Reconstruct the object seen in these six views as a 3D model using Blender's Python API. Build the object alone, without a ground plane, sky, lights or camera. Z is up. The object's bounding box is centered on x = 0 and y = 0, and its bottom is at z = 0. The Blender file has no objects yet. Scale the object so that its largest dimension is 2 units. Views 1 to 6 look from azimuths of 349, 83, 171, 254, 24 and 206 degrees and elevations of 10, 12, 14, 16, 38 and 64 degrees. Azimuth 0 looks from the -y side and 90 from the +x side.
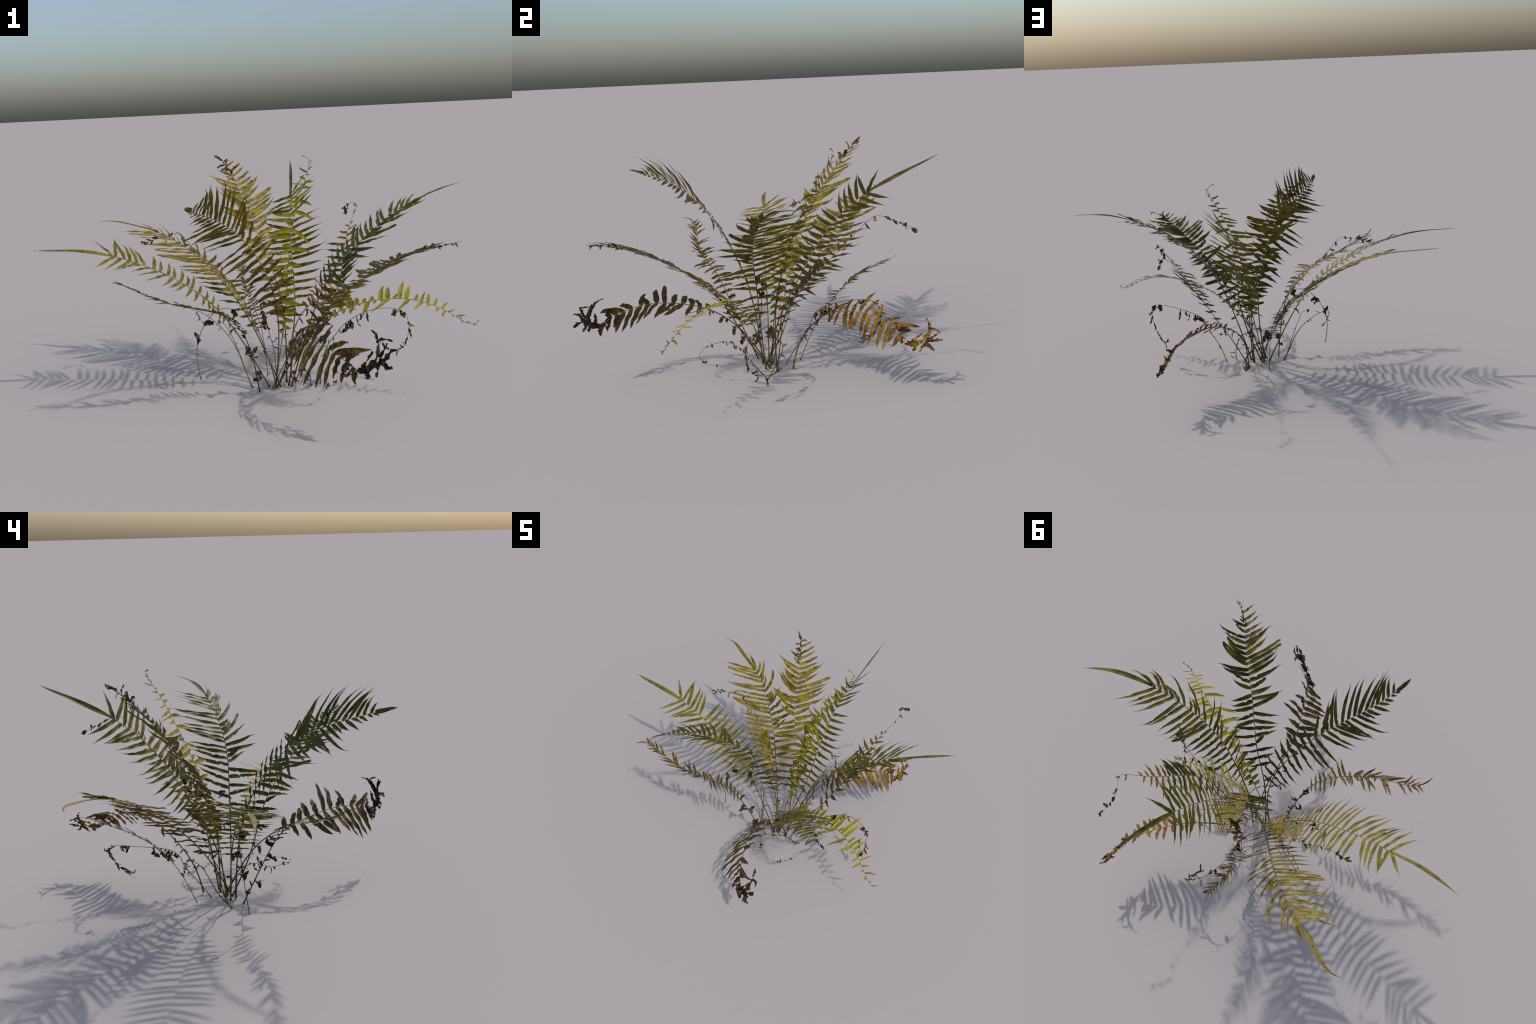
"""A clump of ladder-fern fronds: green, yellowing and withered fronds that arch
out of one root, dead curled sprigs and a few bare stalks among them."""
import bpy, math, random
import numpy as np
from mathutils import Vector

RNG = random.Random(7)
UP = np.array([0.0, 0.0, 1.0])


# ------------------------------------------------------------------ materials
def new_mat(name):
    m = bpy.data.materials.new(name)
    m.use_nodes = True
    nt = m.node_tree
    return m, nt, nt.nodes, nt.links, nt.nodes["Principled BSDF"]


def ramp(nodes, stops, interp='LINEAR'):
    r = nodes.new("ShaderNodeValToRGB")
    r.color_ramp.interpolation = interp
    el = r.color_ramp.elements
    while len(el) < len(stops):
        el.new(0.5)
    for e, (p, c) in zip(el, stops):
        e.position = p
        e.color = (c[0], c[1], c[2], 1)
    return r


def noise(nodes, links, coord, scale, detail=3, rough=0.55, offset=(0, 0, 0)):
    mp = nodes.new("ShaderNodeMapping")
    mp.inputs["Location"].default_value = offset
    links.new(coord.outputs["Object"], mp.inputs["Vector"])
    n = nodes.new("ShaderNodeTexNoise")
    n.inputs["Scale"].default_value = scale
    n.inputs["Detail"].default_value = detail
    n.inputs["Roughness"].default_value = rough
    links.new(mp.outputs["Vector"], n.inputs["Vector"])
    return n


def leaf_material(name, greens, spot, spot_amount, yellow=None, yellow_amount=0.0, rough=0.5, spec=0.22):
    """greens: three colours from dark to light, spread by broad noise;
    yellow: patches of yellowing; spot: brown blotches."""
    m, nt, nodes, links, bsdf = new_mat(name)
    co = nodes.new("ShaderNodeTexCoord")
    broad = noise(nodes, links, co, 22.0, 3)
    base = ramp(nodes, [(0.34, greens[0]), (0.50, greens[1]), (0.66, greens[2])])
    links.new(broad.outputs["Fac"], base.inputs["Fac"])
    col = base.outputs["Color"]

    def patch(col, colour, scale, amount, soft, offset):
        n = noise(nodes, links, co, scale, 3, 0.6, offset)
        edge = 0.66 - 0.30 * amount
        r = ramp(nodes, [(edge, (0, 0, 0)), (edge + soft, (1, 1, 1))])
        links.new(n.outputs["Fac"], r.inputs["Fac"])
        mx = nodes.new("ShaderNodeMixRGB")
        mx.inputs["Color2"].default_value = (*colour, 1)
        links.new(r.outputs["Color"], mx.inputs["Fac"])
        links.new(col, mx.inputs["Color1"])
        return mx.outputs["Color"]

    if yellow:
        col = patch(col, yellow, 14.0, yellow_amount, 0.12, (3.1, 1.7, 0.4))
    col = patch(col, spot, 80.0, spot_amount, 0.06, (7.7, 2.2, 5.0))
    fine = noise(nodes, links, co, 160.0, 2)
    fr = ramp(nodes, [(0.3, (0.78, 0.78, 0.78)), (0.7, (1.16, 1.16, 1.16))])
    links.new(fine.outputs["Fac"], fr.inputs["Fac"])
    mul = nodes.new("ShaderNodeMixRGB")
    mul.blend_type = 'MULTIPLY'
    mul.inputs["Fac"].default_value = 1.0
    links.new(col, mul.inputs["Color1"])
    links.new(fr.outputs["Color"], mul.inputs["Color2"])
    links.new(mul.outputs["Color"], bsdf.inputs["Base Color"])
    bsdf.inputs["Roughness"].default_value = rough
    bsdf.inputs["Specular IOR Level"].default_value = spec
    bmp = nodes.new("ShaderNodeBump")
    bmp.inputs["Strength"].default_value = 0.18
    bmp.inputs["Distance"].default_value = 0.002
    links.new(fine.outputs["Fac"], bmp.inputs["Height"])
    links.new(bmp.outputs["Normal"], bsdf.inputs["Normal"])
    return m


BROWN = (0.022, 0.012, 0.005)
MATS = {
    # mature leaf, olive with a few brown spots
    'olive': leaf_material("olive_green_leaf", [(0.0468, 0.0429, 0.0026), (0.091, 0.078, 0.0039), (0.1456, 0.117, 0.0052)],
                           BROWN, 0.22, (0.13, 0.09, 0.004), 0.16),
    # clean green leaf of the forked fronds
    'green': leaf_material("green_leaf", [(0.0624, 0.0612, 0.0024), (0.1104, 0.0984, 0.0036), (0.162, 0.1344, 0.0048)],
                           BROWN, -0.02, (0.14, 0.115, 0.004), 0.15),
    # yellowing leaf
    'yellowing': leaf_material("yellowing_leaf", [(0.06844, 0.05782, 0.00236), (0.1274, 0.1015, 0.00354), (0.1888, 0.1416, 0.00472)],
                               BROWN, 0.22, (0.18, 0.105, 0.004), 0.14),
    # leaflet ends that have turned golden
    'golden': leaf_material("golden_leaf_tip", [(0.12, 0.080, 0.004), (0.17, 0.105, 0.005), (0.21, 0.12, 0.006)],
                            BROWN, 0.25, (0.18, 0.08, 0.006), 0.2),
    # bright lime leaf of the tender fronds
    'lime': leaf_material("lime_leaf", [(0.1512, 0.1366, 0.00448), (0.2016, 0.1792, 0.0056), (0.252, 0.2184, 0.00896)],
                          BROWN, -0.08, (0.22, 0.165, 0.008), 0.15),
    # half withered, green turning brown
    'withering': leaf_material("withering_leaf", [(0.045, 0.032, 0.006), (0.085, 0.062, 0.008), (0.125, 0.09, 0.011)],
                               (0.020, 0.012, 0.005), 0.42, (0.14, 0.075, 0.009), 0.35, 0.55),
    # rusty leaf of the withered fronds
    'rusty': leaf_material("rusty_leaf", [(0.066, 0.0352, 0.0033), (0.143, 0.0737, 0.0044), (0.22, 0.11, 0.0066)],
                           (0.030, 0.016, 0.006), 0.35, (0.15, 0.11, 0.010), 0.35, 0.55),
    # dry brown leaf
    'dry': leaf_material("dry_brown_leaf", [(0.030, 0.016, 0.006), (0.070, 0.036, 0.008), (0.125, 0.064, 0.012)],
                         (0.016, 0.010, 0.005), 0.28, (0.18, 0.09, 0.012), 0.12, 0.55, 0.2),
    # dark, nearly black dead leaf
    'dead': leaf_material("dead_dark_leaf", [(0.016, 0.011, 0.006), (0.030, 0.020, 0.008), (0.060, 0.036, 0.011)],
                          (0.011, 0.008, 0.005), 0.2, (0.09, 0.055, 0.014), 0.10, 0.55, 0.2),
    'stalk': leaf_material("stalk", [(0.050, 0.032, 0.008), (0.085, 0.057, 0.011), (0.125, 0.088, 0.016)],
                           (0.028, 0.016, 0.007), 0.15, None, 0, 0.45),
    # tan midrib of the leafy part
    'rachis': leaf_material("tan_rachis", [(0.11, 0.075, 0.035), (0.18, 0.125, 0.065), (0.25, 0.19, 0.11)],
                            (0.06, 0.035, 0.012), 0.1, None, 0, 0.5),
    'pale_stalk': leaf_material("pale_stalk", [(0.085, 0.070, 0.014), (0.14, 0.12, 0.024), (0.20, 0.175, 0.04)],
                                (0.07, 0.045, 0.012), 0.05, None, 0, 0.45),
    'dark_stalk': leaf_material("dark_stalk", [(0.028, 0.018, 0.007), (0.055, 0.034, 0.009), (0.09, 0.058, 0.012)],
                                (0.018, 0.011, 0.006), 0.2, None, 0, 0.5),
}


# ------------------------------------------------------------------ geometry helpers
def bspline(ctrl, count):
    """Clamped uniform cubic B-spline through control points, resampled evenly."""
    cp = np.array(ctrl, float)
    n, k = len(cp), 3
    kn = np.concatenate([[0] * k, np.linspace(0, 1, n - k + 1), [1] * k])
    t = np.linspace(0, 1, 400)
    N = [np.where((t >= kn[i]) & (t < kn[i + 1]), 1.0, 0.0) for i in range(n + k)]
    N[n - 1][-1] = 1.0
    for d in range(1, k + 1):
        M = []
        for i in range(n + k - d):
            a = (t - kn[i]) / (kn[i + d] - kn[i]) * N[i] if kn[i + d] > kn[i] else 0 * t
            b = (kn[i + d + 1] - t) / (kn[i + d + 1] - kn[i + 1]) * N[i + 1] if kn[i + d + 1] > kn[i + 1] else 0 * t
            M.append(a + b)
        N = M
    P = np.array(N[:n]).T @ cp
    s = np.r_[0, np.cumsum(np.linalg.norm(np.diff(P, axis=0), axis=1))]
    u = np.linspace(0, s[-1], count)
    return np.stack([np.interp(u, s, P[:, i]) for i in range(3)], 1), s[-1]


def unit(v):
    return v / (np.linalg.norm(v) + 1e-12)


def rotate(v, axis, ang):
    axis = unit(axis)
    return v * math.cos(ang) + np.cross(axis, v) * math.sin(ang) + axis * (axis @ v) * (1 - math.cos(ang))


def profile(values, x):
    """Smoothly interpolated profile through evenly spaced values, x in 0..1."""
    if not isinstance(values, (list, tuple)):
        return values
    n = len(values) - 1
    f = min(max(x, 0), 1) * n
    i = min(int(f), n - 1)
    f -= i
    f = f * f * (3 - 2 * f) * 0.5 + f * 0.5
    return values[i] * (1 - f) + values[i + 1] * f


class Builder:
    """Collects vertices and faces of one mesh."""

    def __init__(self):
        self.v, self.f, self.m = [], [], []

    def grid(self, rows, mat, closed=False):
        base = len(self.v)
        w = len(rows[0])
        for r in rows:
            self.v.extend([tuple(p) for p in r])
        for i in range(len(rows) - 1):
            mi = mat[i] if isinstance(mat, list) else mat
            for j in range(w if closed else w - 1):
                a, b = base + i * w + j, base + i * w + (j + 1) % w
                self.f.append((a, b, b + w, a + w))
                self.m.append(mi)

    def make(self, name, mats, parent):
        me = bpy.data.meshes.new(name)
        me.from_pydata(self.v, [], self.f)
        for k in mats:
            me.materials.append(MATS[k])
        me.polygons.foreach_set("material_index", self.m)
        me.polygons.foreach_set("use_smooth", [True] * len(self.f))
        me.update()
        ob = bpy.data.objects.new(name, me)
        bpy.context.scene.collection.objects.link(ob)
        ob.parent = parent
        return ob


def tube(b, pts, radii, mat=0, sides=7):
    rows = []
    ref = None
    for i, p in enumerate(pts):
        t = unit(pts[min(i + 1, len(pts) - 1)] - pts[max(i - 1, 0)])
        if ref is None:
            ref = unit(np.cross(t, [0.31, 0.8, 0.2]))
        ref = unit(ref - t * (ref @ t))
        bn = np.cross(t, ref)
        rows.append([p + radii[i] * (math.cos(a) * ref + math.sin(a) * bn)
                     for a in [2 * math.pi * k / sides for k in range(sides)]])
    c0, c1 = pts[0], pts[-1]
    rows.insert(0, [c0 + 0 * q for q in rows[0]])
    rows.append([c1 + 0 * q for q in rows[-1]])
    b.grid(rows, mat, closed=True)


# outline of a leaflet: half width along its length (0 base .. 1 tip)
OUTLINE = {
    'lance': [0.66, 0.97, 1.0, 1.0, 0.97, 0.91, 0.82, 0.69, 0.50, 0.27, 0.10, 0.01],
    'torn': [0.66, 0.97, 1.0, 0.93, 0.99, 0.84, 0.95, 0.80, 0.88, 0.40],
    'blunt': [0.55, 0.95, 1.0, 1.0, 0.98, 0.94, 0.86, 0.70, 0.42, 0.05],
    'wedge': [0.70, 1.0, 0.96, 0.86, 0.74, 0.60, 0.45, 0.30, 0.17, 0.05],
    'tongue': [0.72, 1.0, 1.0, 0.97, 0.93, 0.86, 0.75, 0.57, 0.33, 0.08],
    'strap': [0.45, 0.75, 0.92, 1.0, 1.0, 0.94, 0.80, 0.60, 0.34, 0.02],
    'scrap': [0.25, 0.7, 1.0, 0.75, 0.95, 0.6, 0.85, 0.55, 0.5, 0.1],
}


def leaflet(b, origin, direction, normal, length, width, outline='lance', bend=0.0, sweep=0.0, twist=0.0,
            wave=0.0, crease=0.25, curl=0.0, hook=0.0, ragged=0.0, rng=RNG, mat=0, tip_mat=None, tip_from=1.1, segs=16):
    """One leaflet: a creased, wavy strip that starts at origin.
    bend: radians it droops away from its normal over its length, sweep: radians it
    curves sideways in its plane, twist: radians it turns about its own axis,
    curl: rolled-up margins, hook: radians the thin point turns sideways."""
    d, n = unit(direction), normal
    n = unit(n - d * (n @ d))
    p = np.array(origin, float)
    rows, mats = [], []
    ph = rng.uniform(0, 6.28)
    wf = rng.uniform(1.6, 2.8)
    for i in range(segs + 1):
        u = i / segs
        side = np.cross(n, d)
        hw = 0.5 * width * profile(OUTLINE[outline], u)
        jag = 1 + (0.16 * rng.uniform(-1, 1) if wave > 0.25 else 0.05 * rng.uniform(-1, 1))
        # bites missing from either margin
        bite = [0.25 + 0.4 * rng.random() if (0.15 < u < 0.92 and rng.random() < ragged) else 1.0 for _ in (0, 1)]
        row = []
        for x in (-1, -0.55, 0, 0.55, 1):
            z = crease * abs(x) * hw
            z += wave * hw * math.sin(ph + wf * 6.28 * u + (1.6 if x > 0 else 0)) * abs(x)
            z += curl * hw * x * x
            row.append(p + side * (x * hw * jag * bite[x > 0]) + n * z)
        rows.append(row)
        mats.append(1 if u > tip_from else 0)
        st = length / segs
        k = 0.4 + 1.2 * u
        ab, asw, at = bend * k / segs, sweep * k / segs + (hook * 3.3 / segs if u > 0.7 else 0), twist / segs
        d2 = rotate(d, side, ab)
        n = rotate(n, side, ab)
        d = d2
        d2 = rotate(d, n, asw)
        d = d2
        n = rotate(n, d, at)
        n = unit(n - d * (n @ d))
        p = p + d * st
    b.grid(rows, [mat if m == 0 or tip_mat is None else tip_mat for m in mats[:-1]])


LEAFLETS = []     # (size, builder, materials, frond object), turned into objects at the end


def frames(pts, phi):
    """Tangent, rightward lateral and upper normal along a spine; phi (degrees)
    tilts the blade about the spine, right side up."""
    ch = pts[-1] - pts[len(pts) // 6]
    ch[2] = 0
    lat0 = unit(np.cross(unit(ch), UP))
    out = []
    for i in range(len(pts)):
        t = unit(pts[min(i + 1, len(pts) - 1)] - pts[max(i - 1, 0)])
        lat = unit(lat0 - t * (lat0 @ t))
        lat = rotate(lat, t, -math.radians(profile(phi, i / (len(pts) - 1))))
        out.append((t, lat, np.cross(lat, t)))
    return out


class Row:
    """One row of leaflets, from the base of the blade to its end.
    at: how far each sits from the frond's end, in mm of stalk; cm: its length
    from base to point; deg: how far it leans towards the frond's end."""

    def __init__(self, at, cm, deg):
        self.at, self.cm, self.deg = at, cm, deg


def frond(parent, name, spine, right=None, left=None, radius=(0.0038, 0.0009), scale=1.0, width=0.018, phi=0.0,
          rise_right=0.0, rise_left=0.0, bend_right=0.15, bend_left=0.15, sweep_right=0.3, sweep_left=0.3,
          outline='lance', leaf='olive', tip='dry', tip_share=0.12, low='withering', low_until=0.12,
          stem='stalk', rib='rachis', wave=0.15, crease=0.25, curl=0.0, jitter=0.4, hook=0.5, torn=0.0, ragged=0.02, roll_right=0.0, roll_left=0.0, terminal=None, seed=1, top_leaf=None, top_from=1.1,
          stem_until=1.0, low_scraps=2):
    """One pinnate frond: a tapering stalk along the spine with two rows of leaflets."""
    rng = random.Random(seed)
    N = 161
    pts, L = bspline(spine, N)
    fr = frames(pts.copy(), phi)
    b = Builder()
    rad = [radius[0] + (radius[1] - radius[0]) * (i / (N - 1)) ** 0.75 for i in range(N)]
    for i, k in enumerate((1.5, 1.4, 1.25, 1.15, 1.05)):
        rad[i] *= k
    cut = int(N * (0.40 if right else 1.0)) // 2 * 2
    tube(b, pts[:cut + 1:2], rad[:cut + 1:2])
    if right:
        end = int(N * stem_until)
        tube(b, pts[cut:end:2], rad[cut:end:2], mat=1)
    ob = b.make(name, [stem, rib], parent)

    for side, row, rise, bend, sweep, roll in ((1, right, rise_right, bend_right, sweep_right, roll_right),
                                               (-1, left, rise_left, bend_left, sweep_left, roll_left)):
        if row is None:
            continue
        n = len(row.at)
        for k in range(n):
            bl = k / max(n - 1, 1)
            s = max(1.0 - row.at[k] * 0.001 * scale / L, 0.02)
            f = s * (N - 1)
            i = min(int(f), N - 2)
            o = pts[i] + (pts[i + 1] - pts[i]) * (f - i)
            t, lat, nrm = fr[i]
            chord = row.cm[k] * 0.01 * scale
            w = profile(width, bl) * 1.15 * rng.uniform(0.9, 1.1)
            if chord < 0.05:
                w *= 0.45 + 0.55 * chord / 0.05
            a = math.radians(row.deg[k])
            bd = profile(bend, bl) + rng.uniform(-0.25, 0.25) * jitter
            sw = profile(sweep, bl) + rng.uniform(-0.25, 0.25) * jitter
            turn = math.hypot(bd, sw)
            ln = chord * (turn / 2) / math.sin(turn / 2) if turn > 0.05 else chord
            # start so that the chord of the curved leaflet points where the row says
            a0 = a - sw * 0.4
            di = lat * side * math.cos(a0) + t * math.sin(a0)
            rs = math.radians(profile(rise, bl) + rng.uniform(-8, 8) * jitter) + bd * 0.4
            di = rotate(di, t, -side * rs)
            nn = rotate(nrm, t, -side * rs)
            # roll turns the upper face towards the frond's base
            nn = rotate(nn, di, side * math.radians(profile(roll, bl) + rng.uniform(-25, 25) * jitter))
            lf = low if bl < low_until else (top_leaf if top_leaf and bl > top_from else leaf)
            lb = Builder()
            dry_tip = rng.random() < tip_share
            torn_off = rng.random() < torn
            leaflet(lb, o + di * rad[i] * 0.4, di, nn, ln, w, 'torn' if torn_off else outline, bend=bd, sweep=side * sw,
                    hook=0 if torn_off else rng.uniform(-1, 1) * hook, ragged=ragged,
                    twist=rng.uniform(-0.9, 0.9) * jitter, wave=wave, crease=crease, curl=curl + rng.uniform(-0.1, 0.1),
                    rng=rng, mat=0, tip_mat=1 if dry_tip else None, tip_from=rng.uniform(0.62, 0.9))
            LEAFLETS.append((ln * w, lb, [lf, tip], ob))
    if terminal:
        ln, w, ol, tw, tm = terminal
        i0 = int((1 - ln / L) * (N - 1))
        # the end leaflet follows the spine's own last stretch
        lb = Builder()
        rows = []
        idx = np.linspace(i0, N - 1, 25).astype(int)
        ph = rng.uniform(0, 6)
        for q, i in enumerate(idx):
            u = q / (len(idx) - 1)
            t, lat, nrm = fr[i]
            hw = 0.5 * w * profile(OUTLINE[ol], u)
            lt, nr = rotate(lat, t, math.radians(tw) * u), rotate(nrm, t, math.radians(tw) * u)
            rows.append([pts[i] + lt * x * hw + nr * (0.25 * abs(x) * hw + wave * 0.6 * hw * abs(x) * math.sin(ph + 9 * u + x))
                         for x in (-1, -0.55, 0, 0.55, 1)])
        lb.grid(rows, 0)
        LEAFLETS.append((1.0, lb, [tm], ob))
    if right and low_scraps:
        scraps(ob, pts, fr, 0.12, 0.30, low_scraps, 0.030, 0.013, ['withering', 'dry', 'withering'], seed + 500, hang=0.2, along=0.1, bend=1.0)
    return ob, pts, fr


def scraps(ob, pts, fr, s0, s1, count, length, width, mats, seed, along=0.5, hang=0.0, bend=1.6, outline='scrap', curl=0.6):
    """Dry, curled leaflets round a stretch of stalk; along: how much they follow it, hang: how much they droop."""
    rng = random.Random(seed)
    N = len(pts)
    for k in range(count):
        i = int((s0 + (s1 - s0) * (k + rng.random()) / count) * (N - 1))
        t, lat, nrm = fr[i]
        a = rng.uniform(0, 6.28)
        di = unit((lat * math.cos(a) + nrm * math.sin(a)) * (1 - 0.6 * hang) + t * along * rng.uniform(0.5, 1.5) - UP * hang * 1.5)
        nn = unit(np.cross(di, unit(np.cross(t, di) + 0.3 * nrm + 1e-3)))
        lb = Builder()
        ln = length * rng.uniform(0.55, 1.25)
        leaflet(lb, pts[i], di, nn, ln, width * rng.uniform(0.65, 1.3), outline,
                bend=rng.choice((-1, 1)) * rng.uniform(0.4, 1) * bend, sweep=rng.uniform(-0.9, 0.9), twist=rng.uniform(-2.5, 2.5),
                wave=0.5, crease=0.4, curl=rng.uniform(0.1, 1.5) * curl, rng=rng)
        LEAFLETS.append((ln * width, lb, [rng.choice(mats)], ob))


def crumpled_end(ob, pts, fr, s0, scale, mats, seed):
    """The dried-up end of a withered frond: wide, torn ribbons that fork like an antler.
    Each ribbon runs through points given along the stalk, to the right and upwards (m)."""
    rng = random.Random(seed)
    i = int(s0 * (len(pts) - 1))
    t, lat, nrm = fr[i]
    body, fork = (0.060, -0.064, 0.013), (0.021, -0.137, 0.013)
    ribbons = [((0, 0, 0), (0.035, -0.020, 0.0), body, (0.045, -0.105, 0.02), fork, 0.034),
               ((0.025, -0.125, 0.013), fork, (0.0, -0.150, 0.012), (-0.030, -0.155, 0.003), 0.016),
               (fork, (0.050, -0.150, 0.005), (0.079, -0.155, 0.024), 0.014),
               (body, (0.085, -0.100, 0.0), (0.090, -0.130, 0.02), (0.113, -0.130, 0.030), 0.022),
               (body, (0.090, -0.060, 0.03), (0.110, -0.055, 0.015), (0.120, -0.071, 0.022), 0.030),
               ((0.005, -0.005, 0), (0.0, 0.010, 0.008), (-0.002, 0.020, 0.001), 0.024),
               ((0.030, -0.030, 0.0), (0.040, -0.010, 0.012), (0.048, 0.014, 0.008), 0.032),
               ((0.015, -0.010, 0.0), (0.010, -0.045, 0.012), (0.022, -0.070, 0.0), (0.015, -0.088, 0.006), 0.020),
               ((0.050, -0.080, 0.012), (0.075, -0.110, 0.03), (0.070, -0.140, 0.04), 0.018),
               (body, (0.075, -0.030, 0.0), (0.078, -0.008, 0.01), 0.022)]
    for rb in ribbons:
        ctrl, w = rb[:-1], rb[-1] * scale
        world = [pts[i] + (t * a + lat * b_ + nrm * c) * scale for a, b_, c in ctrl]
        while len(world) < 4:
            world.insert(1, (world[0] + world[1]) / 2)
        line, ln = bspline(world, 17)
        lb, rows = Builder(), []
        roll, ph = rng.uniform(-0.5, 0.5), rng.uniform(0, 6)
        for q in range(17):
            u = q / 16
            d = unit(line[min(q + 1, 16)] - line[max(q - 1, 0)])
            side = unit(np.cross(rotate(nrm, d, roll + 0.9 * math.sin(ph + 5 * u)), d))
            up = np.cross(d, side)
            hw = 0.5 * w * profile(OUTLINE['scrap'], 0.1 + 0.85 * u) * (1 + rng.uniform(-0.25, 0.25))
            rows.append([line[q] + side * x * hw + up * hw * (0.7 * x * x + 0.35 * math.sin(ph + 14 * u + 3 * x)) for x in (-1, -0.5, 0, 0.5, 1)])
        lb.grid(rows, 0)
        LEAFLETS.append((ln * w, lb, [rng.choice(mats)], ob))


# ------------------------------------------------------------------ the plant
root = bpy.data.objects.new("fern_plant", None)
bpy.context.scene.collection.objects.link(root)
root["label"] = "wild fern clump with arching green and withered brown fronds"
root["category"] = "fern"

# -- two broad olive fronds with ragged brown ends
RAGGED = dict(right=Row((900, 857, 815, 772, 731, 691, 652, 612, 578, 540, 512, 481, 444, 415, 390, 360, 335, 312, 285, 256, 225, 198, 166, 135, 94),
                        (7, 9, 10, 7, 12, 12, 13, 14, 15, 17, 12, 9, 19, 19, 19, 20, 20, 15, 19, 12, 12, 11, 11, 9, 8),
                        (0, 5, 5, 38, 10, 0, -11, -9, 24, 10, 16, 27, 20, 25, 25, 22, 23, 34, 40, 32, 29, 31, 36, 32, 28)),
              left=Row((900, 857, 815, 778, 735, 694, 652, 615, 581, 550, 519, 485, 452, 415, 390, 363, 338, 309, 281, 252, 223, 194, 162),
                       (7, 9, 10, 8, 11, 12, 12, 11, 13, 12, 12, 11, 12, 16, 16, 17, 15, 11, 11, 13, 16, 6, 8),
                       (0, 0, 0, -5, 0, 5, -15, -18, -6, -10, -11, 33, 38, 26, 24, 50, 50, 44, 36, 36, 28, 45, 35)),
              bend_left=(0.2, 0.2, 0.25, 0.3, 0.3), bend_right=(0.2, 0.2, 0.1, 0.1, 0.1), roll_left=22, rise_left=-4, hook=0.8, sweep_left=(0.1, 0.0, 0.5, 0.9, 0.3), sweep_right=(0.1, 0.25, 0.35, 0.3),
              width=(0.016, 0.018, 0.020, 0.020, 0.018, 0.013), phi=5, low_until=0.16, tip_share=0.2, wave=0.18, torn=0.2, ragged=0.06, jitter=0.45, top_leaf='withering', top_from=0.97)
o, p, f = frond(root, "frond", [(0.111, 0.095, 0.009), (0.123, 0.086, 0.289), (0.102, 0.14, 0.486), (0.057, 0.233, 0.643), (0.014, 0.316, 0.789),
                                (-0.018, 0.407, 0.904), (-0.037, 0.493, 1.004), (-0.093, 0.577, 1.073)], seed=11, leaf='yellowing', **RAGGED)
scraps(o, p, f, 0.86, 0.985, 11, 0.045, 0.015, ['withering', 'rusty', 'dry'], 21, along=1.0)
o, p, f = frond(root, "frond", [(0.055, 0.054, 0.005), (0.108, -0.067, 0.18), (0.201, -0.122, 0.339), (0.269, -0.228, 0.478), (0.363, -0.368, 0.597),
                                (0.481, -0.505, 0.694), (0.549, -0.647, 0.744), (0.629, -0.699, 0.762)], seed=12, leaf='olive', **RAGGED)
scraps(o, p, f, 0.86, 0.985, 9, 0.032, 0.012, ['withering', 'dry', 'dead'], 22, along=1.2)

# -- two clean fronds that end in a long strap-shaped leaflet with a forked one beside it
FORKED = dict(right=Row((1021, 974, 933, 897, 860, 822, 782, 741, 716, 682, 647, 618, 580, 548, 504, 470, 436, 410, 369, 355),
                        (5, 7, 10, 12, 14, 16, 17, 19, 20, 19, 18, 19, 18, 19, 18, 17, 18, 18, 17, 16),
                        (0, 0, 0, 0, 0, 0, 0, 2, 4, 5, 6, 6, 6, 8, 30, 27, 22, 30, 14, 46)),
              left=Row((1021, 980, 940, 907, 866, 835, 803, 768, 739, 705, 682, 642, 611, 580, 530, 497, 467, 436, 396, 363),
                       (6, 9, 13, 14, 15, 16, 16, 18, 19, 18, 18, 19, 19, 19, 18, 16, 17, 16, 18, 16),
                       (0, 0, 4, 0, 2, -3, 0, 3, 8, 14, 16, 12, 27, 32, 27, 34, 25, 18, 18, 24)),
              width=(0.012, 0.014, 0.015, 0.016, 0.016), leaf='green', low='green', tip_share=0.03, sweep_right=(0.2, 0.3, 0.1), sweep_left=(0.2, 0.35, 0.35, 0.2),
              bend_right=0.12, bend_left=0.12, wave=0.24, terminal=(0.355, 0.024, 'strap', 0, 'green'))
frond(root, "frond", [(0.022, 0.068, 0.004), (-0.085, 0.09, 0.239), (-0.203, 0.096, 0.419), (-0.354, 0.116, 0.537), (-0.521, 0.136, 0.627),
                      (-0.687, 0.171, 0.684), (-0.845, 0.178, 0.709), (-0.997, 0.224, 0.711)], phi=(0, 0, 2, 4, 6, 9, 22, 22, 22), seed=13, **FORKED)
frond(root, "frond", [(0.067, 0.071, 0.004), (0.154, 0.074, 0.213), (0.195, 0.183, 0.418), (0.206, 0.303, 0.639), (0.239, 0.435, 0.796),
                      (0.29, 0.576, 0.887), (0.324, 0.704, 0.948), (0.347, 0.824, 1.01)], phi=(10, 16, 20, 25, 29, 35, 42, 44, 44), seed=14, **FORKED)

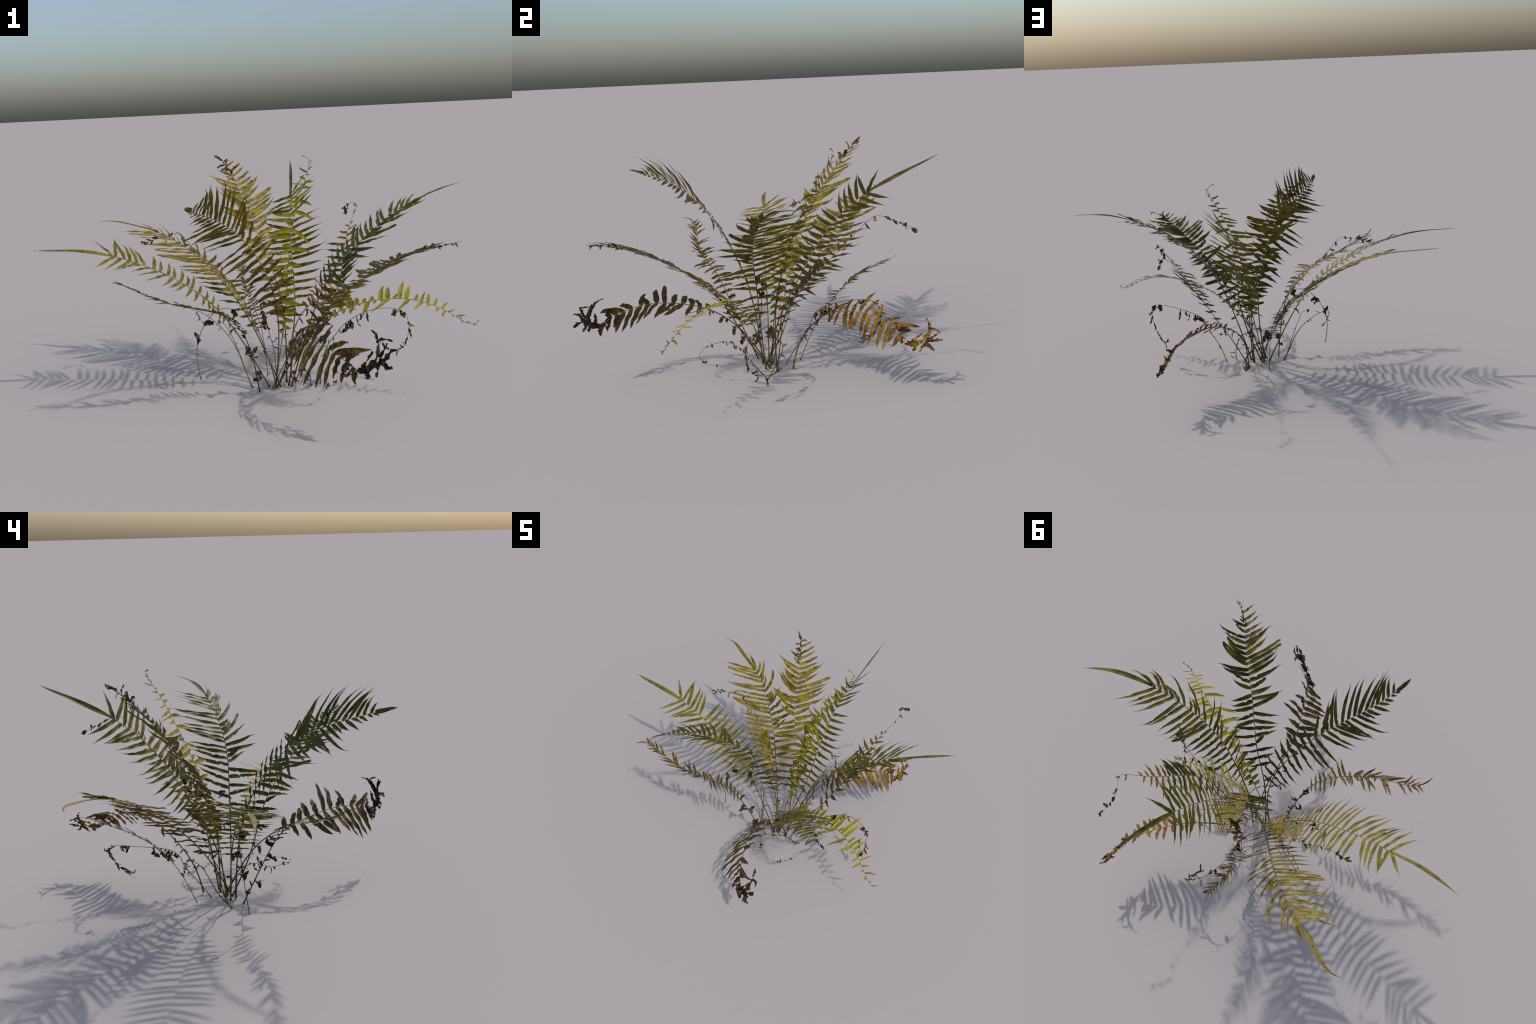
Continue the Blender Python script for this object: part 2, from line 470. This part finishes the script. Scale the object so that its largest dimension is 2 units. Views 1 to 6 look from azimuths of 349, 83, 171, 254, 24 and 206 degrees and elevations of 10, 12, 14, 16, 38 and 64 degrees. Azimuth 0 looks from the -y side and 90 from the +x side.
# -- two fronds with a curved tail and one row of long, golden-tipped leaflets
TAILED = dict(left=Row((1072, 1025, 984, 944, 900, 864, 825, 784, 752, 719, 693, 661, 636, 603, 574, 549, 508, 479, 443, 414, 382, 351),
                       (5, 7, 9, 13, 15, 17, 17, 18, 19, 20, 20, 22, 22, 22, 22, 22, 24, 24, 22, 21, 19, 21),
                       (0, 4, 6, 20, 21, 22, 17, 14, 18, 16, 18, 28, 26, 22, 22, 26, 27, 24, 36, 42, 41, 45)),
              right=Row((1067, 1021, 977, 929, 886, 845, 806, 770, 741, 709, 675, 646, 610, 584, 552, 515, 482, 447, 414, 375, 348, 334),
                        (6, 8, 12, 13, 12, 17, 18, 12, 9, 18, 18, 18, 18, 9, 7, 18, 10, 9, 16, 11, 12, 13),
                        (-5, -5, -6, 15, 2, 8, 0, 38, 38, 18, 24, 42, 50, 48, 40, 55, 65, 65, 60, 55, 78, 80)),
              width=(0.013, 0.016, 0.017, 0.017, 0.016), rise_left=-3, rise_right=-5, bend_left=0.05, bend_right=(0.2, 0.2, 0.25, 0.3),
              sweep_left=(0.2, 0.25, 0.15), sweep_right=(0.0, 0.2, 0.6, 0.8), roll_right=(5, 12, 25), hook=0.8, tip='golden', tip_share=0.45, wave=0.24, low_until=0.14, torn=0.08, ragged=0.08)
frond(root, "frond", [(0.073, 0.05, 0.005), (-0.002, 0.161, 0.246), (-0.087, 0.309, 0.427), (-0.213, 0.472, 0.575), (-0.372, 0.628, 0.69),
                      (-0.539, 0.718, 0.735), (-0.633, 0.812, 0.752), (-0.695, 0.795, 0.753)], seed=15, leaf='yellowing',
      terminal=(0.335, 0.024, 'strap', 0, 'yellowing'), **TAILED)
frond(root, "frond", [(0.12, 0.042, 0.004), (0.187, 0.015, 0.24), (0.259, 0.003, 0.455), (0.359, -0.028, 0.607), (0.515, -0.027, 0.73),
                      (0.7, -0.009, 0.844), (0.895, 0.032, 0.894), (1.001, 0.097, 0.901)], seed=16, leaf='olive',
      terminal=(0.33, 0.024, 'strap', 0, 'olive'), **TAILED)

# -- the frond with a blunt end leaflet
frond(root, "frond", [(0.043, 0.036, 0.004), (0.085, 0.019, 0.3), (0.03, -0.057, 0.54), (-0.084, -0.164, 0.73), (-0.214, -0.281, 0.852),
                      (-0.336, -0.409, 0.907), (-0.391, -0.555, 0.944)], seed=17, phi=(-15, -20, -26, -33, -38, -43, -50, -50, -50),
      left=Row((949, 899, 844, 791, 739, 697, 651, 608, 574, 541, 501, 470, 444, 414, 385, 354, 321, 298, 265, 234, 204, 171, 140, 110),
               (6, 8, 11, 11, 11, 10, 10, 9, 9, 14, 22, 16, 22, 19, 22, 22, 21, 21, 21, 20, 16, 11, 10, 6),
               (5, 14, 20, 30, 28, 28, 28, 16, 18, 50, 56, 40, 40, 32, 43, 44, 40, 49, 52, 52, 47, 38, 33, 35)),
      right=Row((949, 902, 852, 795, 745, 697, 651, 612, 577, 541, 505, 470, 441, 418, 394, 367, 338, 307, 281, 254, 218, 191, 158, 123, 100),
                (6, 9, 12, 14, 12, 13, 16, 18, 20, 19, 18, 17, 18, 19, 17, 18, 21, 13, 8, 8, 9, 6, 5, 3, 3),
                (-10, -15, -22, -26, -14, -24, -16, -5, -4, 0, 28, 26, 35, 38, 36, 26, 36, 37, 38, 41, 41, 52, 46, 46, 50)),
      width=(0.016, 0.018, 0.016, 0.015, 0.015, 0.012), bend_right=(0.2, 0.2, 0.15), bend_left=(0.2, 0.2, 0.1), sweep_left=(0.1, 0.2, 0.4, 0.35), sweep_right=(-0.2, 0.2, 0.2),
      leaf='olive', low_until=0.2, tip_share=0.12, wave=0.24, ragged=0.05, terminal=(0.085, 0.022, 'blunt', 0, 'olive'))

# -- two withered fronds with a crumpled brown end
WITHERED = dict(right=Row((665, 625, 579, 538, 495, 454, 420, 376, 336, 298, 266, 225), (7, 10.9, 14.2, 13.6, 13.7, 14.6, 17.3, 18.2, 16.5, 14.6, 8.8, 8),
                          (5, 9, 26, 21, 11, 17, 14, 14, 20, 25, 20, 20)),
                left=Row((700, 664, 628, 579, 535, 492, 457, 417, 379, 336, 298, 262, 228), (5, 6, 7, 8.4, 8.2, 15, 11.8, 6.9, 8.8, 8.9, 15.6, 7, 6),
                         (20, 40, 30, 3, 9, 12, 16, 38, -14, 43, 59, 40, 30)),
                width=(0.020, 0.023, 0.022, 0.022, 0.021), low_until=0.0, tip='dry', tip_share=0.45, bend_left=(0.7, 0.6, 0.5, 1.2), sweep_left=(0.5, 0.1, -0.5, 0.8),
                bend_right=0.1, sweep_right=0.15, wave=0.25, crease=0.3, outline='blunt', top_leaf='dry', top_from=0.9, stem_until=0.865)
o, p, f = frond(root, "withered_frond", [(0.113, 0.062, 0.004), (0.12, -0.028, 0.176), (0.088, -0.148, 0.295), (0.063, -0.316, 0.344), (0.12, -0.507, 0.383),
                                         (0.168, -0.69, 0.326), (0.26, -0.783, 0.274), (0.299, -0.804, 0.373)], phi=(-30, -30, -33, -37, -42, -48, -54, -55, -55), seed=18,
                leaf='withering', **WITHERED)
crumpled_end(o, p, f, 0.862, 1.0, ['dry', 'dead', 'dead'], 28)
scraps(o, p, f, 0.79, 0.85, 3, 0.06, 0.028, ['dry', 'dead'], 48, along=0.2)
scraps(o, p, f, 0.2, 0.40, 5, 0.045, 0.022, ['dead', 'withering'], 38, hang=0.5)
o, p, f = frond(root, "withered_frond", [(0.152, 0.168, 0.004), (0.156, 0.191, 0.139), (0.195, 0.265, 0.245), (0.295, 0.332, 0.32), (0.41, 0.428, 0.343),
                                         (0.512, 0.528, 0.326), (0.585, 0.59, 0.263), (0.612, 0.625, 0.198), (0.63, 0.725, 0.216)], phi=(-25, -25, -28, -31, -34, -37, -44, -48, -48), seed=19,
                scale=0.83, leaf='rusty', **{**WITHERED, 'width': (0.016, 0.019, 0.018, 0.018, 0.017)})
crumpled_end(o, p, f, 0.862, 0.83, ['rusty', 'rusty', 'dry'], 29)
scraps(o, p, f, 0.79, 0.85, 3, 0.05, 0.023, ['rusty', 'dry'], 49, along=0.2)
scraps(o, p, f, 0.14, 0.40, 6, 0.035, 0.014, ['dry', 'rusty', 'withering'], 39, hang=0.5)

# -- two tender lime-green fronds with thin curling tips
LIME = dict(right=Row((880, 845, 806, 767, 713, 664, 624, 583, 549, 511, 480, 447, 417, 325, 270, 235, 198, 165, 125, 88),
                      (4, 5.1, 6, 7.4, 5.1, 4.2, 4, 7.2, 2, 11.3, 3.2, 2.1, 12.1, 11, 7.5, 3.2, 4.2, 5.2, 1.6, 2.5),
                      (0, -2, 0, 0, 2, -8, -5, -7, 2, -8, 2, 4, -33, -20, -12, -12, 8, 8, 12, 36)),
            left=Row((860, 826, 790, 755, 716, 673, 636, 595, 562, 526, 492, 452, 420, 393, 369, 341, 299, 274, 245, 216, 181, 150, 112),
                     (4, 5, 6, 7, 8.8, 3.9, 4.7, 9, 7, 4.2, 4.2, 10.5, 10.4, 3.8, 13.8, 11.5, 4.6, 7.8, 8.2, 5.4, 6.6, 3.8, 6.4),
                     (0, 0, -5, -10, -17, 1, -6, -14, -4, -3, -5, 0, -8, 16, -2, -4, -3, -3, -14, -6, 3, 22, 28)),
            leaf='lime', low='lime', tip='golden', tip_share=0.15, width=(0.019, 0.021, 0.021, 0.019, 0.014, 0.009), outline='tongue', low_until=0.0,
            stem='pale_stalk', rib='pale_stalk', radius=(0.003, 0.0008), wave=0.12, top_leaf='yellowing', top_from=0.93, sweep_right=(0, -0.3, -0.5, 0.3), sweep_left=(0, 0.2, 0.3),
            bend_right=0.12, bend_left=0.12)
o, p, f = frond(root, "frond", [(0.052, 0.083, 0.004), (0.097, 0.086, 0.216), (0.131, 0.11, 0.41), (0.16, 0.165, 0.604), (0.216, 0.239, 0.797),
                                (0.301, 0.311, 0.965), (0.352, 0.369, 1.042), (0.296, 0.35, 1.057)], seed=20, **LIME)
scraps(o, p, f, 0.92, 1.0, 8, 0.014, 0.006, ['yellowing', 'withering'], 40, along=0.6)
o, p, f = frond(root, "frond", [(0.031, 0.044, 0.004), (0.105, 0.013, 0.179), (0.186, -0.03, 0.286), (0.279, -0.095, 0.369), (0.425, -0.164, 0.437),
                                (0.591, -0.263, 0.46), (0.732, -0.378, 0.411), (0.798, -0.445, 0.335), (0.834, -0.426, 0.374)], seed=21, phi=-20, **LIME)
scraps(o, p, f, 0.92, 1.0, 8, 0.014, 0.006, ['yellowing', 'withering'], 41, along=0.6)

# -- two narrow fronds with curled, half-dry leaflets
CURLY = dict(right=Row((680, 648, 616, 586, 548, 522, 497, 471, 451, 425, 397, 382, 361, 320, 282, 271, 187, 143, 118, 90),
                       (5, 6, 8, 8.9, 6.3, 7.8, 7.3, 6.1, 6.2, 4.2, 9.6, 11.5, 10.1, 2.4, 9.8, 11.3, 8.7, 6.7, 6.8, 5.7),
                       (0, 0, 0, 0, -4, -13, 30, 27, 18, 39, 24, 49, 22, 5, 34, 38, 49, 46, 55, 39)),
             left=Row((680, 645, 612, 582, 553, 525, 499, 474, 451, 428, 407, 382, 361, 341, 292, 259, 200, 159, 141, 118, 85),
                      (5, 6, 6, 6, 4, 8.2, 10.3, 11.5, 3.2, 6.2, 4.6, 8.5, 9.6, 14, 12.5, 11.3, 6.8, 7.3, 7.3, 5.5, 2.8),
                      (0, -8, -16, -20, -28, -24, -14, -15, -4, 52, 41, 49, 62, 75, 70, 68, 66, 26, 37, 58, 72)),
             width=(0.013, 0.013, 0.014, 0.012, 0.010), leaf='withering', tip='dry', tip_share=0.4, low='withering', wave=0.22, curl=0.1, hook=2.5, stem='dark_stalk', rib='dark_stalk',
             bend_left=0.2, bend_right=0.2, sweep_left=(0, 0.2, -0.5), sweep_right=(0, -0.2, -0.4), jitter=0.6, low_scraps=0)
o, p, f = frond(root, "curled_frond", [(-0.035, 0.023, 0.004), (-0.081, -0.095, 0.281), (-0.177, -0.139, 0.431), (-0.339, -0.22, 0.478), (-0.524, -0.23, 0.545),
                                       (-0.651, -0.215, 0.628), (-0.671, -0.294, 0.637)], seed=22, radius=(0.0032, 0.0009), terminal=(0.06, 0.009, 'strap', 0, 'withering'), **CURLY)
scraps(o, p, f, 0.04, 0.33, 8, 0.045, 0.024, ['dead', 'dead', 'withering'], 42, hang=0.3)
o, p, f = frond(root, "curled_frond", [(0.046, 0.221, 0.004), (0.053, 0.279, 0.157), (0.044, 0.354, 0.263), (0.022, 0.433, 0.343), (0.01, 0.515, 0.401),
                                       (0.019, 0.593, 0.44), (0.034, 0.662, 0.472), (0.014, 0.722, 0.492)], seed=23, scale=0.715, radius=(0.0018, 0.0008),
                **{**CURLY, 'width': (0.007, 0.008, 0.010, 0.008)})

# -- two fronds whose ends have dried to a bare, curled stalk
DRIED = dict(right=Row((912, 863, 815, 769, 717, 681, 653, 623, 592, 565, 535, 505, 465, 426, 389, 350), (5, 7, 8, 9, 10, 12, 12, 13, 13, 12, 8, 7, 7, 8, 4, 3),
                       (10, 10, 20, 40, 50, 50, 48, 46, 42, 36, 24, 22, 14, 34, 40, 50)),
             left=Row((906, 851, 796, 748, 699, 663, 630, 596, 559, 517, 480, 440, 407, 365), (6, 7, 9, 10, 11, 11, 13, 12, 12, 12, 13, 7, 6, 4),
                      (5, 5, 8, 8, 10, 8, 11, 12, 20, 18, 20, 19, 21, 25)),
             leaf='olive', low='withering', low_until=0.2, top_leaf='golden', top_from=0.72, tip='golden', tip_share=0.35, width=(0.014, 0.018, 0.017, 0.015, 0.011),
             wave=0.24, low_scraps=0, bend_right=0.15, bend_left=0.2, radius=(0.003, 0.0007))
o, p, f = frond(root, "frond", [(0.151, 0.092, 0.004), (0.222, 0.101, 0.153), (0.303, 0.101, 0.267), (0.364, 0.121, 0.388), (0.441, 0.21, 0.502),
                                (0.493, 0.335, 0.644), (0.58, 0.424, 0.762), (0.609, 0.464, 0.813), (0.538, 0.542, 0.773), (0.601, 0.645, 0.723)],
                seed=24, phi=18, **DRIED)
scraps(o, p, f, 0.93, 1.0, 6, 0.03, 0.016, ['dry', 'dead'], 44, along=0.9)
scraps(o, p, f, 0.78, 0.92, 4, 0.045, 0.014, ['dry', 'golden', 'dead'], 45, hang=0.7)
o, p, f = frond(root, "frond", [(0.059, 0.084, 0.004), (0.02, 0.144, 0.22), (-0.056, 0.184, 0.383), (-0.146, 0.215, 0.512), (-0.231, 0.283, 0.603),
                                (-0.296, 0.318, 0.688), (-0.329, 0.329, 0.739), (-0.386, 0.298, 0.728), (-0.497, 0.3, 0.695)],
                seed=25, scale=0.847, leaf='yellowing', **{k: v for k, v in DRIED.items() if k != 'leaf'})
scraps(o, p, f, 0.92, 1.0, 6, 0.03, 0.016, ['dry', 'dead'], 46, along=0.9)
scraps(o, p, f, 0.72, 0.9, 5, 0.035, 0.014, ['dry', 'golden'], 47, hang=0.5)


# -- dead sprigs: thin stalks that bend over, hung with a few shrivelled leaflets
def sprig(name, spine, seed, pieces, mats, radius=(0.0022, 0.0006), stem='dark_stalk'):
    o, p, f = frond(root, name, spine, radius=radius, stem=stem, seed=seed)
    for k, (s0, s1, n, ln, w, hang, along) in enumerate(pieces):
        scraps(o, p, f, s0, s1, n, ln, w, mats, seed + k, hang=hang, along=along)


HANGING = [(0.14, 0.30, 4, 0.03, 0.008, 0.2, 0.3), (0.32, 0.48, 6, 0.055, 0.022, 1.0, 0.0), (0.58, 0.64, 3, 0.04, 0.024, 0.8, 0.2),
           (0.66, 0.97, 12, 0.045, 0.011, 0.0, 2.2)]
sprig("dead_sprig", [(0.258, 0.034, 0.003), (0.288, 0.094, 0.119), (0.328, 0.107, 0.183), (0.348, 0.083, 0.214), (0.352, 0.052, 0.235), (0.371, 0.034, 0.279),
                     (0.494, 0.045, 0.341), (0.643, -0.045, 0.366), (0.664, -0.134, 0.278), (0.611, -0.055, 0.097), (0.561, 0.084, 0.176)], 51, HANGING, ['dead', 'dry'])
sprig("dead_sprig", [(0.077, 0.145, 0.003), (0.08, 0.186, 0.073), (0.089, 0.23, 0.124), (0.082, 0.259, 0.17), (0.076, 0.276, 0.197), (0.073, 0.278, 0.229),
                     (0.068, 0.329, 0.283), (0.073, 0.491, 0.304), (0.151, 0.625, 0.312), (0.243, 0.586, 0.188), (0.179, 0.484, 0.106)], 61, HANGING, ['dead', 'dry', 'dry'])
sprig("dead_sprig", [(0.20, 0.02, 0.003), (0.21, -0.03, 0.06), (0.162, -0.068, 0.124), (0.104, -0.101, 0.129), (0.030, -0.137, 0.133), (0.060, -0.183, 0.133),
                     (0.086, -0.246, 0.129), (0.164, -0.285, 0.107), (0.213, -0.258, 0.09), (0.279, -0.215, 0.094), (0.299, -0.109, 0.104)], 71,
      [(0.0, 0.15, 6, 0.035, 0.006, 0.0, 1.0), (0.2, 0.45, 7, 0.03, 0.012, 0.3, 0.8), (0.5, 0.56, 2, 0.02, 0.02, 0.2, 0.6), (0.72, 0.76, 2, 0.02, 0.02, 0, 1), (0.85, 0.87, 1, 0.015, 0.014, 0, 1)],
      ['dry', 'dead'], (0.0018, 0.0006), 'stalk')

# -- bare young stalks beside the clump
sprig("stalk", [(-0.054, 0.081, 0.004), (-0.074, 0.127, 0.06), (-0.085, 0.164, 0.12), (-0.115, 0.197, 0.2), (-0.161, 0.233, 0.27), (-0.237, 0.287, 0.335),
                (-0.291, 0.335, 0.36), (-0.234, 0.324, 0.264)], 81, [(0.55, 0.75, 3, 0.03, 0.007, 0.3, 0), (0.85, 0.99, 6, 0.018, 0.007, 0.3, 0.5)], ['green', 'withering'], (0.0034, 0.0009), 'stalk')
sprig("fiddlehead", [(-0.06, 0.086, 0.004), (-0.080, 0.13, 0.09), (-0.100, 0.155, 0.17), (-0.125, 0.160, 0.235), (-0.137, 0.155, 0.261), (-0.15, 0.155, 0.288),
                     (-0.163, 0.165, 0.31), (-0.185, 0.194, 0.312)], 91, [(0.6, 0.65, 1, 0.015, 0.004, 0, 0), (0.96, 0.99, 4, 0.014, 0.012, 0, 0.5)], ['green', 'withering'], (0.0032, 0.0010), 'pale_stalk')
sprig("stalk", [(-0.298, 0.064, 0.08), (-0.317, 0.082, 0.189), (-0.296, 0.089, 0.282), (-0.249, 0.086, 0.356), (-0.194, 0.077, 0.403), (-0.144, 0.062, 0.41),
                (-0.127, 0.052, 0.38)], 101, [(0.36, 0.40, 2, 0.045, 0.020, 0.1, 1.5), (0.58, 0.62, 2, 0.04, 0.024, 0.2, 1.5), (0.93, 0.97, 2, 0.045, 0.03, 0.6, 0.5)], ['dry', 'dead'], (0.0022, 0.0012), 'stalk')

# ------------------------------------------------------------------ leaflets become objects
LEAFLETS.sort(key=lambda e: -e[0])
rest = {}
for i, (size, lb, mats, ob) in enumerate(LEAFLETS):
    if i < 300:
        lb.make("leaflet", mats, ob)
    else:
        rest.setdefault(ob.name, (ob, []))[1].append((lb, mats))
for key, (ob, items) in rest.items():
    big, names = Builder(), []
    for lb, mats in items:
        base = len(big.v)
        for m in mats:
            if m not in names:
                names.append(m)
        big.v.extend(lb.v)
        big.f.extend([tuple(base + k for k in fc) for fc in lb.f])
        big.m.extend([names.index(mats[min(k, len(mats) - 1)]) for k in lb.m])
    o = big.make("small_leaflets", names, ob)
    o["kind"] = "stuff"
print("leaflets", len(LEAFLETS))
